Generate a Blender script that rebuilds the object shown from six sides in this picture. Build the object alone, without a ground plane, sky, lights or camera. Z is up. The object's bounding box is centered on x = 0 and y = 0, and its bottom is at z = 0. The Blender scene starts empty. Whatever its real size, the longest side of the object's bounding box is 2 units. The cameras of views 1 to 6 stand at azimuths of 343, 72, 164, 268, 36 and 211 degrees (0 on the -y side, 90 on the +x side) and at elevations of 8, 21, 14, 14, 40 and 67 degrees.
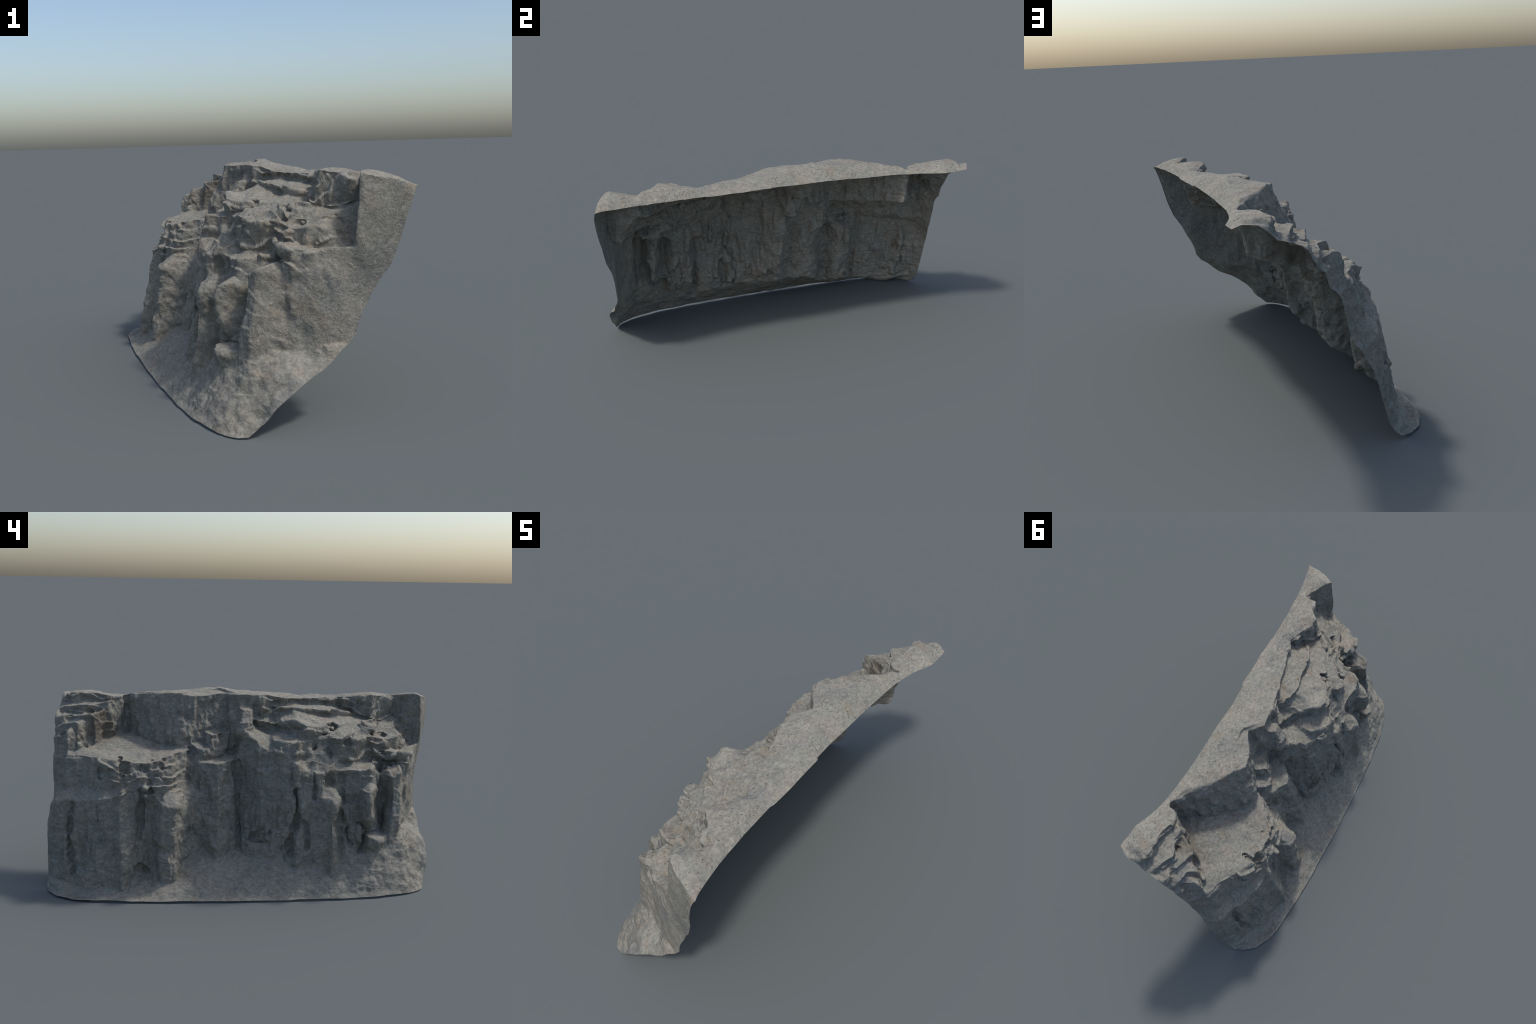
"""A fallen shell of a layered rock cliff: a stack of rock beds (each with its own
front edge line, top and batter) above a talus apron, weathered by noise, pits and crevices."""
import bpy, math
import numpy as np

# ------------------------------------------------------------------ frame
# The cliff leans back (west foot, east crest).  Its surface is measured along the
# leaning direction OUT; (y, w) run along the cliff and up the lean.
LEAN = math.radians(48.0)
OUT_X, OUT_Z = -math.cos(LEAN), math.sin(LEAN)
UP_X, UP_Z = math.sin(LEAN), math.cos(LEAN)
NS, NT = 760, 460


# ------------------------------------------------------------------ noise
def _hash(i, j, k, seed):
    n = (i * 374761393 + j * 668265263 + k * 2147483647 + seed * 1274126177) & 0xFFFFFFFF
    n = ((n ^ (n >> 13)) * 1274126177) & 0xFFFFFFFF
    n = ((n ^ (n >> 16)) * 2246822519) & 0xFFFFFFFF
    return ((n ^ (n >> 15)) & 0xFFFFFF) / float(0xFFFFFF) * 2.0 - 1.0


def noise(x, y, z, scale, seed=0):
    """Smooth value noise in -1..1."""
    x, y, z = x * scale + 71.3, y * scale + 33.7, z * scale + 57.1
    i, j, k = (np.floor(a).astype(np.int64) for a in (x, y, z))
    u, v, t = x - i, y - j, z - k
    u, v, t = (a * a * a * (a * (a * 6 - 15) + 10) for a in (u, v, t))
    r = 0.0
    for di in (0, 1):
        for dj in (0, 1):
            for dk in (0, 1):
                r = r + _hash(i + di, j + dj, k + dk, seed) * (u if di else 1 - u) * (v if dj else 1 - v) * (t if dk else 1 - t)
    return r


def fractal(x, y, z, scale, octaves, seed=0, gain=0.5):
    r, a = 0.0, 1.0
    for o in range(octaves):
        r = r + a * noise(x, y, z, scale * 2.03 ** o, seed + o)
        a *= gain
    return r


def smooth(x, a, b):
    t = np.clip((x - a) / (b - a), 0.0, 1.0)
    return t * t * (3 - 2 * t)


def blur(a, n):
    """n passes of a small binomial filter over the grid, borders kept."""
    for _ in range(n):
        p = np.pad(a, 1, mode="edge")
        a = (p[:-2, 1:-1] + 2 * p[1:-1, 1:-1] + p[2:, 1:-1]) / 4
        p = np.pad(a, 1, mode="edge")
        a = (p[1:-1, :-2] + 2 * p[1:-1, 1:-1] + p[1:-1, 2:]) / 4
    return a


# ------------------------------------------------------------------ rock beds
# name: batter (run per rise of the front), rise of the top going back, and the
# top-front edge as (x, y, z) points from north to south.
BEDS = {
    "crest": (0.10, 0.12, [(.31, .66, .890), (.28, .622, .896), (.15, .45, .915), (.05, .29, .923), (.08, .20, .925), (.148, .115, .926), (.087, .053, .93),
                           (.11, -.10, .925), (.146, -.233, .905), (.235, -.477, .900), (.165, -.65, .920), (.265, -.75, .905), (.296, -.767, .897),
                           (.25, -.86, .912), (.212, -.932, .920), (.26, -.960, .912), (.40, -1.0, .875)]),
    "crest_wall_foot": (0.10, 2.2, [(.29, .66, .82), (.255, .63, .77), (.17, .575, .70), (.08, .49, .685), (.01, .41, .668), (-.03, .33, .69), (.07, .24, .75), (.105, .12, .80), (.06, .06, .80)]),
    "nook_scree": (0.8, 0.12, [(.20, .75, .69), (.12, .73, .675), (.10, .6, .68), (.06, .5, .68), (.0, .42, .67)]),
    "north_cap": (0.10, 0.0, [(.26, 1.0, .865), (.25, .97, .88), (.227, .908, .912), (.235, .793, .91), (.217, .70, .895), (.30, .63, .893), (.34, .55, .88)]),
    "north_bed_a": (0.15, 0.1, [(.20, 1.0, .82), (.185, .95, .845), (.14, .85, .862), (.17, .772, .863), (.169, .718, .866), (.25, .66, .87), (.32, .62, .87)]),
    "north_bed_b": (0.2, 0.1, [(.15, 1.0, .78), (.10, .946, .811), (.093, .839, .816), (.077, .765, .819), (.17, .72, .83), (.27, .66, .83)]),
    "north_bed_c": (0.2, 0.1, [(.09, 1.0, .73), (.054, .93, .775), (.054, .879, .786), (.0, .837, .786), (.08, .785, .79), (.2, .70, .78)]),
    "north_bed_d": (0.25, 0.2, [(.05, 1.0, .69), (.03, .95, .72), (-.03, .89, .745), (-.02, .88, .745), (.025, .835, .735), (.17, .73, .73)]),
    "terrace": (0.36, 0.14, [(.02, 1.0, .60), (.005, .98, .61), (-.06, .896, .647), (-.09, .81, .645), (-.165, .66, .640), (-.19, .55, .63), (-.18, .50, .63), (-.17, .44, .64), (-.10, .36, .66), (-.05, .31, .66), (.1, .25, .64)]),
    "north_wall": (0.21, 0.7, [(-.10, 1.0, .40), (-.16, .93, .43), (-.18, .876, .44), (-.19, .845, .44), (-.22, .80, .45), (-.235, .70, .46), (-.24, .645, .48), (-.262, .61, .50), (-.24, .575, .51), (-.20, .53, .50), (-.18, .46, .49), (-.175, .39, .48), (-.15, .34, .47), (-.12, .28, .46), (-.10, .2, .45)]),
    "stair_a": (0.15, 0.1, [(.10, .28, .745), (.074, .25, .743), (-.006, .192, .741), (.03, .12, .74), (.09, .06, .74)]),
    "stair_b": (0.2, 0.2, [(.05, .34, .70), (.031, .322, .70), (-.036, .262, .677), (-.01, .19, .67), (.03, .1, .66)]),
    "stair_c": (0.24, 0.1, [(.0, .33, .616), (-.03, .295, .616), (-.08, .20, .612), (-.112, .148, .610), (-.09, .105, .615), (-.04, .06, .62)]),
    "shelf": (0.15, 0.12, [(.09, .0, .86), (.10, -.04, .862), (.12, -.13, .866), (.075, -.2, .865), (.065, -.24, .865), (.07, -.3, .86), (.108, -.458, .845), (.18, -.55, .82), (.25, -.6, .81)]),
    "upper_bed": (0.05, 0.25, [(.09, .0, .80), (.065, -.03, .81), (.02, -.142, .79), (-.01, -.18, .815), (-.075, -.243, .82), (-.10, -.29, .80), (-.05, -.37, .79), (-.01, -.44, .79), (.06, -.55, .785), (.14, -.65, .785)]),
    "south_ramp": (0.85, 0.4, [(.06, -.2, .77), (-.02, -.28, .78), (-.03, -.38, .77), (.02, -.45, .77), (.07, -.55, .77), (.10, -.62, .765), (.13, -.70, .745), (.185, -.789, .755), (.21, -.86, .70), (.3, -.93, .68)]),
    "buttress": (0.15, 0.45, [(-.04, .06, .60), (-.03, .045, .63), (-.02, .013, .758), (-.095, -.04, .71), (-.13, -.102, .682), (-.177, -.175, .686), (-.19, -.205, .66), (-.20, -.235, .633), (-.19, -.30, .585), (-.20, -.37, .585), (-.16, -.39, .57), (-.08, -.4, .56)]),
    "south_block": (0.12, 0.15, [(-.09, -.39, .58), (-.15, -.42, .593), (-.148, -.5, .595), (-.15, -.56, .595), (-.14, -.61, .597), (-.10, -.645, .6), (-.065, -.655, .6), (.0, -.665, .6)]),
    "south_ledge": (0.03, 0.05, [(.03, -.62, .65), (-.017, -.66, .663), (-.02, -.72, .66), (-.03, -.775, .65), (-.004, -.822, .645), (.09, -.868, .65), (.178, -.908, .655), (.26, -.940, .66), (.34, -.974, .68), (.40, -1.0, .70)]),
    "south_pillar": (0.14, 0.4, [(.0, -.665, .52), (-.10, -.685, .54), (-.14, -.715, .55), (-.11, -.762, .573), (-.03, -.79, .55), (.09, -.860, .53), (.18, -.900, .52), (.3, -.952, .5), (.4, -1.0, .5)]),
    "south_wall_foot": (0.10, 0.0, [(-.08, -.70, .30), (-.10, -.76, .30), (-.04, -.796, .31), (.09, -.858, .32), (.204, -.914, .36), (.3, -.955, .4)]),
    "lower_columns": (0.12, 0.8, [(-.05, -.2, .40), (-.19, -.22, .40), (-.20, -.29, .42), (-.21, -.345, .48), (-.235, -.39, .47), (-.258, -.415, .45), (-.235, -.44, .43), (-.165, -.47, .42), (-.16, -.52, .38), (-.185, -.56, .38), (-.17, -.60, .36), (-.14, -.645, .34), (-.08, -.665, .3)]),
    "mid_bed": (0.08, 0.45, [(-.03, -.28, .74), (-.085, -.307, .74), (-.08, -.36, .74), (-.07, -.40, .745), (-.09, -.44, .74), (-.09, -.51, .733), (-.06, -.56, .73), (-.02, -.60, .73), (.02, -.66, .72), (.04, -.72, .71), (.075, -.78, .725), (.2, -.85, .7)]),
    "slab": (0.0, 0.1, [(-.14, -.585, .27), (-.236, -.598, .274), (-.236, -.635, .273), (-.185, -.702, .266), (-.11, -.71, .26)]),
    "knob": (0.35, 0.6, [(-.16, -.61, .21), (-.215, -.655, .195), (-.228, -.68, .178), (-.19, -.71, .2), (-.14, -.73, .2)]),
    "boulder": (0.2, 0.25, [(.07, -.862, .29), (.085, -.875, .300), (.095, -.90, .304), (.12, -.925, .302), (.16, -.94, .30)]),
    "buttress_head": (0.5, 0.15, [(-.09, -.12, .73), (-.150, -.195, .74), (-.16, -.235, .735), (-.11, -.275, .735), (-.10, -.31, .73)]),
    "box": (0.6, 0.1, [(.13, .075, .87), (.07, .05, .87), (.042, .023, .858), (.045, -.02, .856), (.11, -.03, .85)]),
    "north_wall_foot": (0.12, 0.8, [(-.19, .49, .40), (-.235, .455, .42), (-.275, .415, .43), (-.265, .355, .43), (-.20, .325, .42), (-.12, .29, .40)]),
    "block_nose": (0.02, 0.5, [(-.15, -.535, .50), (-.20, -.565, .50), (-.222, -.595, .50), (-.19, -.615, .50), (-.12, -.64, .48)]),
    "slot_backing": (0.17, 0.3, [(-.07, -.60, .56), (-.075, -.66, .56), (-.07, -.71, .55), (-.03, -.76, .54)]),
    "foot_rubble": (0.3, 0.8, [(-.10, .08, .20), (-.17, .03, .23), (-.19, -.05, .22), (-.21, -.12, .22), (-.2, -.2, .2)]),
}
# which visible part of the cliff each bed belongs to
PARTS = ["cliff_wall", "crest", "outcrop", "terrace", "stair", "ledge", "buttress", "pillar", "slab", "boulder", "talus_slope"]
PART_OF = {"crest": "crest", "crest_wall_foot": "crest", "nook_scree": "terrace", "north_cap": "outcrop", "north_bed_a": "outcrop", "north_bed_b": "outcrop",
           "north_bed_c": "outcrop", "north_bed_d": "outcrop", "terrace": "terrace", "stair_a": "stair", "stair_b": "stair", "stair_c": "stair", "shelf": "ledge", "box": "buttress", "buttress_head": "buttress",
           "upper_bed": "ledge", "south_ramp": "ledge", "mid_bed": "ledge", "buttress": "buttress", "south_block": "buttress", "block_nose": "buttress", "south_pillar": "pillar",
           "slab": "slab", "boulder": "boulder"}
# beds that end above the ground: height of their underside
FLOORS = {"terrace": .46, "shelf": .79, "box": .745, "buttress_head": .67, "south_ramp": .58, "crest_wall_foot": .6, "nook_scree": .6, "mid_bed": .55, "slab": .238, "block_nose": .35}
# talus: foot line of the walls (x, y, z) and the outer lip it runs down to
TALUS_FOOT = [(-.17, 1.0, .06), (-.26, .91, .05), (-.22, .836, .056), (-.30, .65, .066), (-.29, .41, .075), (-.25, .30, .12), (-.215, .131, .156), (-.2, 0.0, .16),
              (-.245, -.171, .167), (-.2, -.4, .2), (-.19, -.6, .25), (-.15, -.78, .24), (-.05, -.84, .25), (-.03, -.90, .215), (-.02, -.935, .185), (.02, -.97, .2)]
TALUS_LIP = [(-.2, 1.0, .02), (-.23, .98, .01), (-.335, .921, .006), (-.392, .778, .006), (-.407, .37, .004), (-.402, .128, .004), (-.388, -.202, .004), (-.36, -.5, .004),
             (-.32, -.727, .004), (-.265, -.849, .002), (-.2, -.89, .008), (-.163, -.905, .04), (-.135, -.92, .075), (-.10, -.93, .11), (-.05, -.945, .16)]
# skyline of the crest: (y, z)
SKYLINE = [(1.0, .89), (.969, .908), (.919, .925), (.815, .925), (.678, .915), (.612, .903), (.553, .912), (.406, .925), (.238, .935), (.165, .943), (.148, .952), (.112, .945), (.057, .933),
           (.015, .936), (-.035, .928), (-.226, .919), (-.286, .909), (-.5, .921), (-.696, .927), (-.753, .908), (-.825, .918), (-.911, .920), (-1.0, .88)]
# outline of the shell
EDGE_FOOT = [(-.227, .989, .012), (-.275, .968, .01), (-.335, .921, .008), (-.375, .84, .008), (-.392, .778, .008), (-.403, .6, .008), (-.407, .37, .006), (-.402, .128, .006),
             (-.388, -.202, .006), (-.368, -.45, .006), (-.345, -.62, .006), (-.32, -.727, .006), (-.29, -.80, .004), (-.262, -.850, .003), (-.235, -.876, .002), (-.199, -.890, .004)]
EDGE_SOUTH = [(-.199, -.890, .004), (-.163, -.901, .04), (-.135, -.919, .073), (-.107, -.927, .107), (-.076, -.934, .136), (-.042, -.935, .163), (-.006, -.932, .187), (.034, -.923, .209),
              (.075, -.920, .228), (.108, -.921, .256), (.14, -.916, .287), (.176, -.913, .314), (.204, -.912, .348), (.214, -.915, .392), (.23, -.919, .433), (.252, -.923, .471),
              (.269, -.932, .512), (.292, -.945, .548), (.315, -.958, .583), (.331, -.966, .623), (.344, -.973, .664), (.354, -.982, .706), (.364, -.989, .748), (.375, -.995, .789),
              (.387, -.999, .83), (.402, -.996, .870)]
EDGE_BACK = [(.385, .942, .882), (.383, .88, .876), (.381, .815, .872), (.338, .694, .871), (.318, .564, .873), (.316, .285, .877), (.318, 0, .875), (.331, -.316, .873),
             (.347, -.646, .867), (.365, -.816, .867), (.402, -.996, .870)]
EDGE_NORTH = [(-.227, .989, .012), (-.196, .989, .041), (-.171, .991, .084), (-.152, .996, .166), (-.132, .998, .232), (-.114, .999, .299), (-.09, .995, .34), (-.071, .99, .386),
              (-.048, .98, .41), (-.027, .978, .457), (-.011, .98, .522), (.002, .982, .593), (.024, .982, .625), (.05, .981, .642), (.065, .984, .699), (.089, .981, .721),
              (.11, .985, .756), (.129, .99, .791), (.154, .99, .81), (.179, .988, .821), (.206, .986, .829), (.233, .984, .837), (.254, .981, .862), (.278, .979, .88),
              (.3, .983, .897), (.328, .978, .90), (.353, .962, .899), (.385, .942, .882)]


def along_y(points, y):
    p = np.array(points)[::-1]
    return np.interp(y, p[:, 1], p[:, 0]), np.interp(y, p[:, 1], p[:, 2])


def bed_height(y, w, batter, rise, points, floor=-1.0, cut=True):
    """Distance along OUT at which the slice at y leaves the bed: a front plane leaning by the
    batter and a top plane rising to the back meet at the edge line."""
    xe, ze = along_y(points, y)
    x0, z0 = w * UP_X, w * UP_Z
    # front: (xe - x) + batter*(z - ze) <= 0   with x = x0 + h*OUT_X, z = z0 + h*OUT_Z
    front = (-(xe - x0) - batter * (z0 - ze)) / (-OUT_X + batter * OUT_Z)
    top = (ze + rise * (x0 - xe) - z0) / (OUT_Z - rise * OUT_X)
    if .3 < rise < 1:  # a sloping top levels off
        top = np.minimum(top, (ze + .06 - z0) / OUT_Z)
    h = np.minimum(front, top)
    h = np.where(z0 + h * OUT_Z < floor, -9.0, h)
    if cut:
        ys = [p[1] for p in points]
        h = np.where((y > max(ys)) | (y < min(ys)), -9.0, h)
    return h


def surface(y, w):
    h, who = np.full(y.shape, -9.0), np.zeros(y.shape, int)
    for name, (batter, rise, pts) in BEDS.items():
        b = bed_height(y, w, batter, rise, pts, FLOORS.get(name, -1.0))
        who = np.where(b > h, PARTS.index(PART_OF.get(name, "cliff_wall")), who)
        h = np.maximum(h, b)
    # talus: batter differs along the cliff
    xf, zf = along_y(TALUS_FOOT, y)
    xl, zl = along_y(TALUS_LIP, y)
    run = (xf - xl) / np.maximum(zf - zl, 0.02)
    x0, z0 = w * UP_X, w * UP_Z
    front = (-(xf - x0) - run * (z0 - zf)) / (-OUT_X + run * OUT_Z)
    top = (zf + 0.5 * (x0 - xf) - z0) / (OUT_Z - 0.5 * OUT_X)
    b = np.minimum(front, top)
    who = np.where(b > h, PARTS.index("talus_slope"), who)
    h = np.maximum(h, b)
    # the crest rounds down to the back edge
    xb, zb = along_y(EDGE_BACK, y)
    rim = (zb + 0.75 * (xb - x0) - z0) / (OUT_Z + 0.75 * OUT_X)
    roof = (np.interp(y, *np.array(SKYLINE)[::-1].T) - z0) / OUT_Z
    return np.minimum(np.minimum(h, rim), roof), who


def outline(points, n):
    # (y, w, h) along an edge of the shell, evenly spaced in (y, w)
    p = np.array([(q[1], q[0] * UP_X + q[2] * UP_Z, q[0] * OUT_X + q[2] * OUT_Z) for q in points])
    t = np.r_[0, np.cumsum(np.hypot(*np.diff(p[:, :2], axis=0).T))]
    tt = np.linspace(0, t[-1], n)
    q = np.stack([np.interp(tt, t, p[:, k]) for k in range(3)], -1)
    q[:, 1] += .0028 * fractal(tt, 0 * tt, 0 * tt, 9, 4, 101) * smooth(np.minimum(tt, t[-1] - tt), 0, .08)
    return q


# ------------------------------------------------------------------ weathering
# crevices down the walls: (half width, depth, path of (y, z) points)
CREVICES = [
    (.014, .040, [(.862, .42), (.860, .30), (.855, .08)]),
    (.012, .020, [(.725, .42), (.72, .30)]),
    (.014, .030, [(.515, .50), (.53, .34), (.535, .26)]),
    (.009, .025, [(.585, .05), (.52, .14), (.47, .06)]),
    (.020, .018, [(.34, .34), (.27, .26), (.17, .17)]),
    (.018, .020, [(.06, .60), (.058, .40), (.035, .28), (.03, .18)]),
    (.020, .020, [(.20, .50), (.19, .36)]),
    (.014, .055, [(-.235, .50), (-.247, .36), (-.21, .275), (-.215, .18)]),
    (.012, .040, [(-.25, .36), (-.29, .33), (-.283, .21)]),
    (.010, .025, [(-.205, .60), (-.215, .50), (-.235, .42)]),
    (.014, .030, [(-.33, .56), (-.33, .46)]),
    (.012, .030, [(-.46, .56), (-.465, .42), (-.47, .34)]),
    (.012, .030, [(-.50, .30), (-.51, .22)]),
    (.014, .050, [(-.565, .34), (-.59, .29), (-.57, .19)]),
    (.018, .035, [(-.04, .772), (-.14, .762), (-.25, .775)]),
    (.010, .018, [(-.10, .845), (-.22, .840), (-.42, .822)]),
    (.010, .014, [(-.12, .880), (-.30, .876), (-.45, .865)]),
    (.012, .020, [(-.44, .615), (-.62, .615)]),
    (.012, .025, [(-.67, .625), (-.73, .615), (-.77, .600)]),
    (.012, .030, [(-.675, .56), (-.675, .40), (-.68, .28)]),
]
# hollows: centre (x, y, z), half sizes across (y) and up, depth
PITS = [
    (.17, -.80, .735, .024, .020, .020), (.15, -.85, .72, .022, .03, .03), (.086, -.699, .716, .016, .014, .035), (.062, -.633, .730, .010, .016, .03),
    (-.02, -.415, .785, .032, .024, .045), (-.055, -.39, .755, .020, .010, .025), (.07, -.60, .765, .022, .012, .02),
    (-.10, -.33, .715, .012, .014, .03), (-.02, -.70, .61, .045, .04, .035), (-.06, -.505, .70, .014, .03, .03), (-.07, -.52, .645, .032, .022, .022), (-.10, -.40, .66, .02, .03, .03),
    (-.01, -.79, .60, .014, .018, .015), (-.13, .63, .615, .012, .022, .035), (-.13, .47, .625, .010, .008, .02),
    (-.18, .51, .59, .03, .008, .02), (-.15, .42, .585, .012, .016, .03), (-.18, .44, .55, .022, .007, .02), (-.17, .60, .58, .03, .03, .025), (-.13, .41, .62, .010, .010, .025),
    (-.15, .72, .58, .02, .04, .025), (-.22, .48, .50, .02, .02, .025), (.13, .81, .84, .014, .012, .03),
    (.10, .91, .80, .02, .02, .02), (.03, .93, .70, .025, .03, .03), (.0, .84, .70, .02, .03, .025),
    (-.13, .10, .30, .04, .03, .025), (-.12, -.05, .20, .05, .03, .03), (-.2, -.55, .38, .02, .02, .03),
]


def path_distance(y, z, path):
    d = np.full(y.shape, 9.0)
    for (ya, za), (yb, zb) in zip(path[:-1], path[1:]):
        ey, ez = yb - ya, zb - za
        t = np.clip(((y - ya) * ey + (z - za) * ez) / (ey * ey + ez * ez), 0, 1)
        d = np.minimum(d, np.hypot(y - ya - t * ey, z - za - t * ez))
    return d


def normals(P):
    n = np.cross(np.gradient(P, axis=1), np.gradient(P, axis=0))
    n /= np.linalg.norm(n, axis=-1, keepdims=True) + 1e-12
    return n if n[NS // 2, NT // 2] @ np.array([OUT_X, 0, OUT_Z]) > 0 else -n


def relax(P, n):
    return np.stack([blur(P[..., k], n) for k in range(3)], -1)


def shell_points():
    s, t = np.linspace(0, 1, NS)[:, None, None], np.linspace(0, 1, NT)[None, :, None]
    foot, back = outline(EDGE_FOOT, NS)[:, None], outline(EDGE_BACK, NS)[:, None]
    north, south = outline(EDGE_NORTH, NT)[None], outline(EDGE_SOUTH, NT)[None]
    q = (1 - t) * foot + t * back + (1 - s) * north + s * south
    q = q - ((1 - s) * (1 - t) * foot[0, 0] + s * (1 - t) * foot[-1, 0] + (1 - s) * t * back[0, 0] + s * t * back[-1, 0])
    y, w = q[..., 0], q[..., 1]
    edges = ((foot[:, :, 2], t[..., 0], 0), (back[:, :, 2], 1 - t[..., 0], 1), (north[:, :, 2], s[..., 0], 2), (south[:, :, 2], 1 - s[..., 0], 3))
    # irregular edges: the beds are read at slightly shifted places
    y2 = y + 0.012 * fractal(y, w, 0 * y, 7, 4, 1, .4)
    w2 = w + 0.007 * fractal(y, w, 0 * y, 8, 4, 11, .4)
    inside = smooth(np.minimum(np.minimum(s, 1 - s), np.minimum(t, 1 - t))[..., 0], 0, .03)
    h, who = surface(y + (y2 - y) * inside, w + (w2 - w) * inside)
    h = blur(h, 2)
    # the outline is pinned: near an edge the surface eases onto the edge line
    for line, away, side in edges:
        gap = line - (h[:, :1], h[:, -1:], h[:1], h[-1:])[side]
        h = h + gap * (1 - smooth(away, 0, (.03, .05, .02, .02)[side]))
    P = positions(y, w, h)
    # crevices and hollows
    dx = np.zeros(y.shape)
    for half, depth, path in CREVICES:
        wob = 0.010 * fractal(P[..., 0], P[..., 1], P[..., 2], 18, 3, 21)
        d = path_distance(P[..., 1] + wob, P[..., 2], path)
        dx = np.maximum(dx, .8 * depth * np.exp(-(d / half) ** 2))
    P[..., 0] += dx
    for cx, cy, cz, a, b, depth in PITS:
        wob = 0.55 * fractal(P[..., 0], P[..., 1], P[..., 2], 42, 2, 31)
        d = np.sqrt(((P[..., 1] - cy) / a) ** 2 + (((P[..., 0] - cx) * UP_X + (P[..., 2] - cz) * UP_Z) / b) ** 2)
        k = depth * (1 - smooth(d + wob, .55, 1.25)) * (np.abs((P[..., 0] - cx) * OUT_X + (P[..., 2] - cz) * OUT_Z) < .12)
        P[..., 0] -= k * OUT_X
        P[..., 2] -= k * OUT_Z * .6
    P = relax(P, 2)
    # lumps, flutes, bedding
    N = normals(relax(P, 6))
    x, y, z = P[..., 0], P[..., 1], P[..., 2]
    wall = 1 - smooth(N[..., 2], .35, .75)
    talus = smooth(.30 - z - .35 * (x + .25), -.02, .06) * (N[..., 2] > .3)
    lumps = (.007 + .002 * wall - .0045 * wall * (1 - smooth(y + .35 * x, -.82, -.74))) * fractal(x, y, z, 9, 5, 41, .58)
    patchy = smooth(fractal(x, y, z, 5, 2, 71), -.35, .5) * smooth(y, -.78, -.66)
    flutes = .016 * fractal(x * .6, y, z * .22, 24, 3, 51, .6) * wall * (.3 + .7 * patchy)
    bedding = .005 * fractal(x * .45, y * .45, z * 1.3, 24, 3, 61) * wall * (.15 + .85 * patchy)
    # broken ledges: each bed juts out towards its top, in blocks of differing size
    phase = z / .056 + 1.1 * fractal(x, y, z, 6, 2, 81)
    level = np.floor(phase)
    block = .5 + .5 * _hash(level.astype(np.int64), np.floor(y / .085 + 1.5 * noise(x, y, z, 7, 91) + .37 * level).astype(np.int64), 0 * level.astype(np.int64), 5)
    upper = smooth(z, .50, .62) * smooth(-y, .0, .15) + .9 * smooth(z, .44, .54) * (1 - smooth(z, .62, .66)) * smooth(y, .30, .40) * (1 - smooth(y, .70, .80)) + .5 * smooth(z, .66, .72) * smooth(y, .66, .74) + .25
    ledges = .023 * (phase - level) ** 1.5 * block * upper * (1 - smooth(N[..., 2], .78, .97)) * smooth(y, -.9, -.8)
    heaps = .007 * fractal(x, y, z, 15, 3, 111) * talus
    k = (lumps + flutes + bedding + ledges) * (1 - .5 * talus) + heaps - .002
    k = k * (1 - .6 * smooth(z, .88, .92))
    P = P + N * (k * (.25 + .75 * inside))[..., None]
    return relax(P, 1), who


def positions(y, w, h):
    return np.stack([w * UP_X + h * OUT_X, y, w * UP_Z + h * OUT_Z], -1)


# ------------------------------------------------------------------ material
class Nodes:
    def __init__(self, tree):
        self.t = tree

    def new(self, kind, **inputs):
        n = self.t.nodes.new("ShaderNode" + kind)
        props = inputs.pop("props", {})
        for k, v in props.items():
            setattr(n, k, v)
        for k, v in inputs.items():
            sock = n.inputs[int(k[1:])] if k[0] == "_" and k[1:].isdigit() else n.inputs[k.replace("_", " ")]
            if isinstance(v, bpy.types.NodeSocket):
                self.t.links.new(v, sock)
            else:
                sock.default_value = v
        return n

    def noise(self, co, scale, detail=4.0, rough=0.5, distortion=0.0):
        return self.new("TexNoise", Vector=co, Scale=scale, Detail=detail, Roughness=rough, Distortion=distortion).outputs["Fac"]

    def math(self, op, a, b=0.0, clamp=False):
        return self.new("Math", _0=a, _1=b, props={"operation": op, "use_clamp": clamp}).outputs[0]

    def step(self, v, a, b):
        n = self.new("MapRange", props={"interpolation_type": "SMOOTHSTEP"}, Value=v)
        n.inputs["From Min"].default_value, n.inputs["From Max"].default_value = a, b
        return n.outputs["Result"]

    def mix(self, f, a, b, blend="MIX"):
        n = self.new("Mix", props={"data_type": "RGBA", "blend_type": blend})
        for i, v in ((0, f), (6, a), (7, b)):
            if isinstance(v, bpy.types.NodeSocket):
                self.t.links.new(v, n.inputs[i])
            else:
                n.inputs[i].default_value = v if i == 0 else (*v, 1)
        return n.outputs[2]


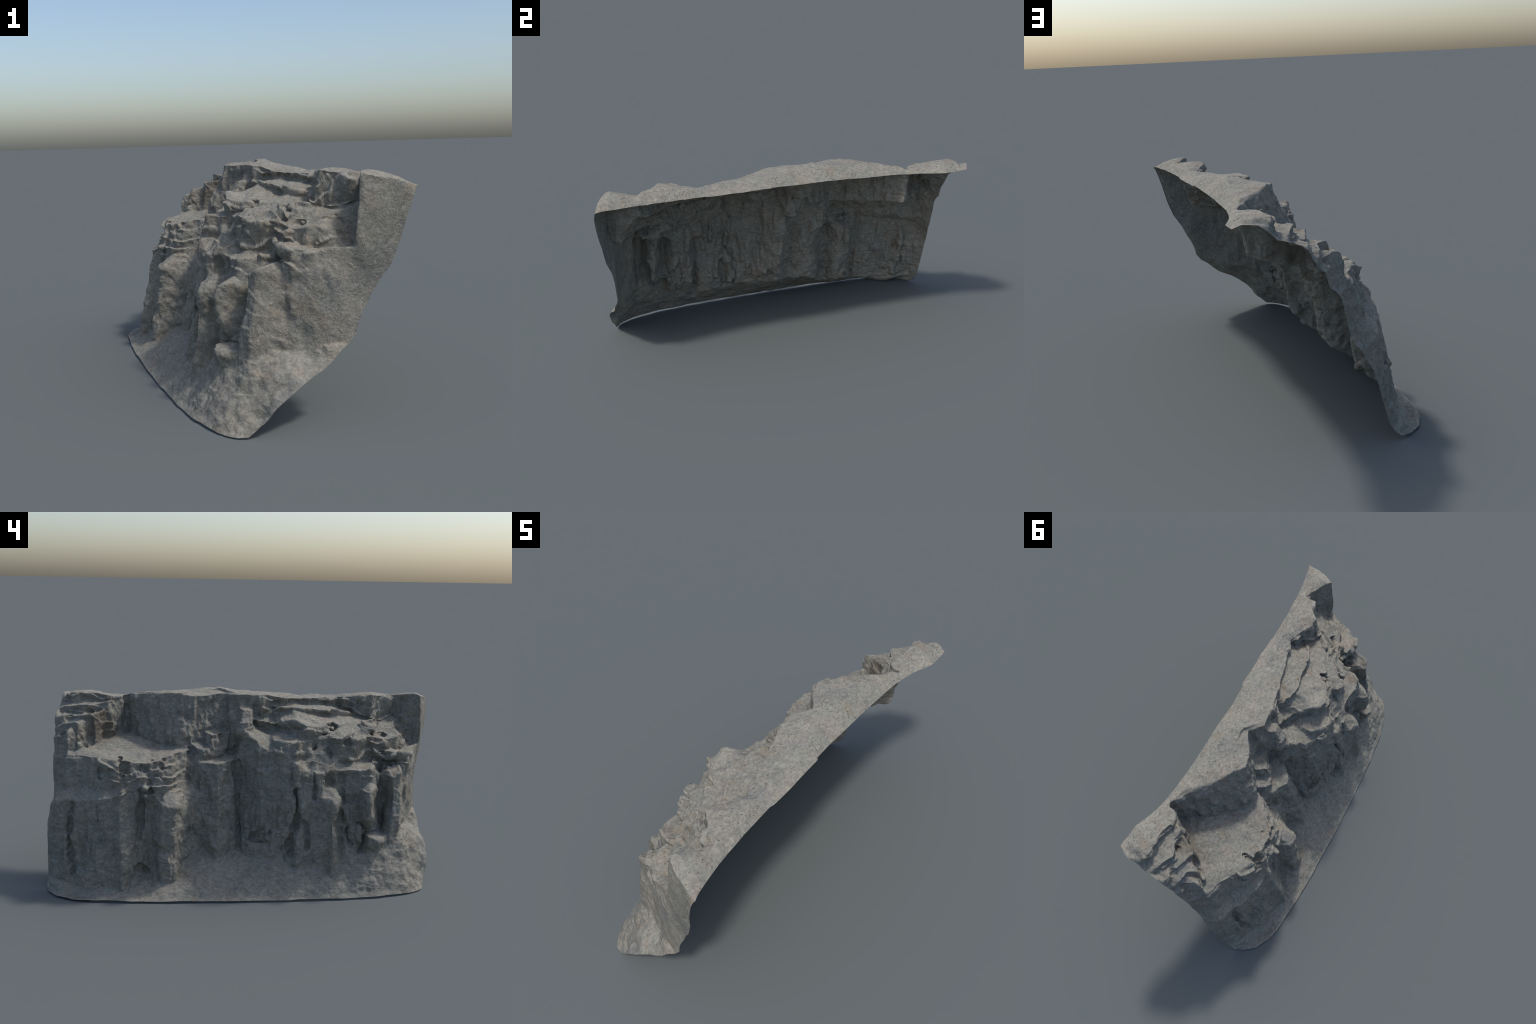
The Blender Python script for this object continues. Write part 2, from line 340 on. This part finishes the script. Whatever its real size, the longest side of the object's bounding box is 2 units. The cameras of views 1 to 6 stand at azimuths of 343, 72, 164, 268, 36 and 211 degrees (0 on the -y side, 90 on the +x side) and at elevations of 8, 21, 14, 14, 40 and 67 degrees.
def rock_material():
    m = bpy.data.materials.new("weathered_rock")
    m.use_nodes = True
    k = Nodes(m.node_tree)
    co = k.new("TexCoord").outputs["Object"]
    bsdf = m.node_tree.nodes["Principled BSDF"]
    # broad tint patches
    c = k.mix(k.step(k.noise(co, 7, 4, .6), .40, .62), (.246, .234, .200), (.228, .228, .198))
    c = k.mix(k.step(k.noise(k.new("Mapping", Vector=co, Location=(3, 1, 7)).outputs[0], 11, 4, .6), .50, .68), c, (.262, .239, .204))
    c = k.mix(k.step(k.noise(k.new("Mapping", Vector=co, Location=(9, 4, 2)).outputs[0], 5, 5, .65), .54, .72), c, (.206, .208, .194))
    # faint warm brown stains
    c = k.mix(k.math("MULTIPLY", k.step(k.noise(k.new("Mapping", Vector=co, Location=(5, 8, 1)).outputs[0], 9, 4, .62), .53, .68), .55), c, (.225, .190, .145))
    # grain: wrinkles and fine flecks
    warp = k.new("TexNoise", Vector=co, Scale=28.0, Detail=2.0).outputs["Color"]
    bent = k.new("VectorMath", props={"operation": "MULTIPLY_ADD"}, _0=warp, _1=(.035, .035, .035), _2=co).outputs[0]
    wrinkle = k.noise(k.new("Mapping", Vector=bent, Rotation=(.3, .5, .2), Scale=(1, .62, 1.15)).outputs[0], 78, 5, .66, .25)
    fleck = k.noise(co, 330, 3, .7)
    c = k.mix(1.0, c, k.new("ValToRGB", Fac=k.step(wrinkle, .30, .72)).outputs[0], "MULTIPLY")
    ramp = c.node.inputs[7].links[0].from_node.color_ramp
    ramp.elements[0].color, ramp.elements[1].color = (.74, .74, .75, 1), (1.22, 1.21, 1.19, 1)
    c = k.mix(1.0, c, k.new("ValToRGB", Fac=k.step(fleck, .28, .72)).outputs[0], "MULTIPLY")
    ramp = c.node.inputs[7].links[0].from_node.color_ramp
    ramp.elements[0].color, ramp.elements[1].color = (.92, .92, .92, 1), (1.07, 1.065, 1.05, 1)
    # brown loose scree in the northern nook
    spot = k.new("VectorMath", props={"operation": "DISTANCE"}, _0=co, _1=(.11, .745, .76)).outputs["Value"]
    spot = k.math("ADD", spot, k.math("MULTIPLY", k.math("SUBTRACT", k.noise(co, 22, 4, .6), .5), .10))
    scree = k.math("SUBTRACT", 1.0, k.step(spot, .06, .115))
    c = k.mix(k.math("MULTIPLY", scree, .75), c, (.125, .108, .085))
    # pores: small dark slits in the level rock
    up = k.step(k.new("SeparateXYZ", Vector=k.new("NewGeometry").outputs["Normal"]).outputs[2], .45, .75)
    slit = k.new("Mapping", Vector=k.new("Mapping", Vector=co, Rotation=(0, 0, -.76)).outputs[0], Scale=(62, 135, 110)).outputs[0]
    cell = k.new("TexVoronoi", Vector=slit, Scale=1.0, Randomness=1.0)
    size = k.math("MULTIPLY", k.step(k.new("SeparateXYZ", Vector=cell.outputs["Color"]).outputs[0], .30, 1.0), .34)
    pore = k.math("MULTIPLY", k.step(k.math("SUBTRACT", size, cell.outputs["Distance"]), .0, .08), k.math("MULTIPLY", up, k.step(k.noise(co, 13, 3, .6), .32, .52)))
    pore = k.math("MULTIPLY", pore, k.step(k.new("SeparateXYZ", Vector=co).outputs[2], .28, .48))
    c = k.mix(k.math("MULTIPLY", pore, .85), c, (.060, .060, .062))
    # a few pale pebbles
    peb = k.new("TexVoronoi", Vector=co, Scale=21.0)
    pale = k.math("MULTIPLY", k.math("LESS_THAN", peb.outputs["Distance"], .07), k.math("GREATER_THAN", k.new("SeparateXYZ", Vector=peb.outputs["Color"]).outputs[1], .80))
    c = k.mix(k.math("MULTIPLY", pale, .7), c, (.36, .34, .30))
    m.node_tree.links.new(c, bsdf.inputs["Base Color"])
    bsdf.inputs["Roughness"].default_value = .95
    bsdf.inputs["Specular IOR Level"].default_value = .15
    # fine relief
    relief = k.math("ADD", k.math("MULTIPLY", wrinkle, 1.0), k.math("MULTIPLY", k.noise(bent, 190, 3, .6), .45))
    relief = k.math("ADD", relief, k.math("MULTIPLY", pore, -.7))
    soft = k.math("SUBTRACT", 1.0, k.math("MULTIPLY", up, .45))
    soft = k.math("MULTIPLY", soft, k.math("ADD", .45, k.math("MULTIPLY", k.step(k.noise(co, 16, 3, .6), .36, .66), .55)))
    bump = k.new("Bump", Strength=soft, Distance=.0085, Height=relief)
    m.node_tree.links.new(bump.outputs[0], bsdf.inputs["Normal"])
    return m


# ------------------------------------------------------------------ build
THICK = .004


def build():
    P, who = shell_points()
    # close to the ground: nothing below it
    P[..., 2] = np.maximum(P[..., 2], 0.0)
    n = NS * NT
    i, j = np.minimum(np.arange(NS), NS - 1 - np.arange(NS))[:, None], np.minimum(np.arange(NT), NT - 1 - np.arange(NT))[None]
    taper = smooth(np.minimum(i, j).astype(float), 0, 10)[..., None]
    inner = P - THICK * taper * normals(relax(P, 8))
    inner[..., 2] = np.maximum(inner[..., 2], .0005)
    V = np.concatenate([P.reshape(-1, 3), inner.reshape(-1, 3)])
    idx = np.arange(n).reshape(NS, NT)
    quad = np.stack([idx[:-1, :-1], idx[1:, :-1], idx[1:, 1:], idx[:-1, 1:]], -1).reshape(-1, 4)
    label = who[:-1, :-1].reshape(-1)
    # the inner skin meets the outer one along the outline
    back = idx + n
    back[0], back[-1], back[:, 0], back[:, -1] = idx[0], idx[-1], idx[:, 0], idx[:, -1]
    lining = np.stack([back[:-1, :-1], back[:-1, 1:], back[1:, 1:], back[1:, :-1]], -1).reshape(-1, 4)
    F = np.concatenate([quad, lining])
    L = np.concatenate([label, label])
    # whole-body vertex normals
    N = normals(P).reshape(-1, 3)
    a, b, c = (V[quad[0, i]] for i in (0, 1, 2))
    if np.cross(b - a, c - a) @ N[quad[0, 0]] < 0:
        F = F[:, ::-1]
    N = np.concatenate([N, -N])
    mat = rock_material()
    root = bpy.data.objects.new("rock_cliff", None)
    root["label"] = "grey weathered layered rock cliff with talus slope at its foot"
    root["category"] = "rock"
    root.empty_display_size = .2
    bpy.context.scene.collection.objects.link(root)
    for i, name in enumerate(PARTS):
        f = F[L == i]
        if not len(f):
            continue
        used, local = np.unique(f, return_inverse=True)
        local = local.reshape(-1, 4)
        me = bpy.data.meshes.new(name)
        me.vertices.add(len(used))
        me.vertices.foreach_set("co", V[used].astype(np.float32).ravel())
        me.loops.add(local.size)
        me.loops.foreach_set("vertex_index", local.astype(np.int32).ravel())
        me.polygons.add(len(local))
        me.polygons.foreach_set("loop_start", np.arange(len(local), dtype=np.int32) * 4)
        me.update()
        me.polygons.foreach_set("use_smooth", np.ones(len(local), bool))
        me.normals_split_custom_set_from_vertices(N[used])
        me.materials.append(mat)
        ob = bpy.data.objects.new(name, me)
        ob.parent = root
        bpy.context.scene.collection.objects.link(ob)


if __name__ == "__main__":
    build()
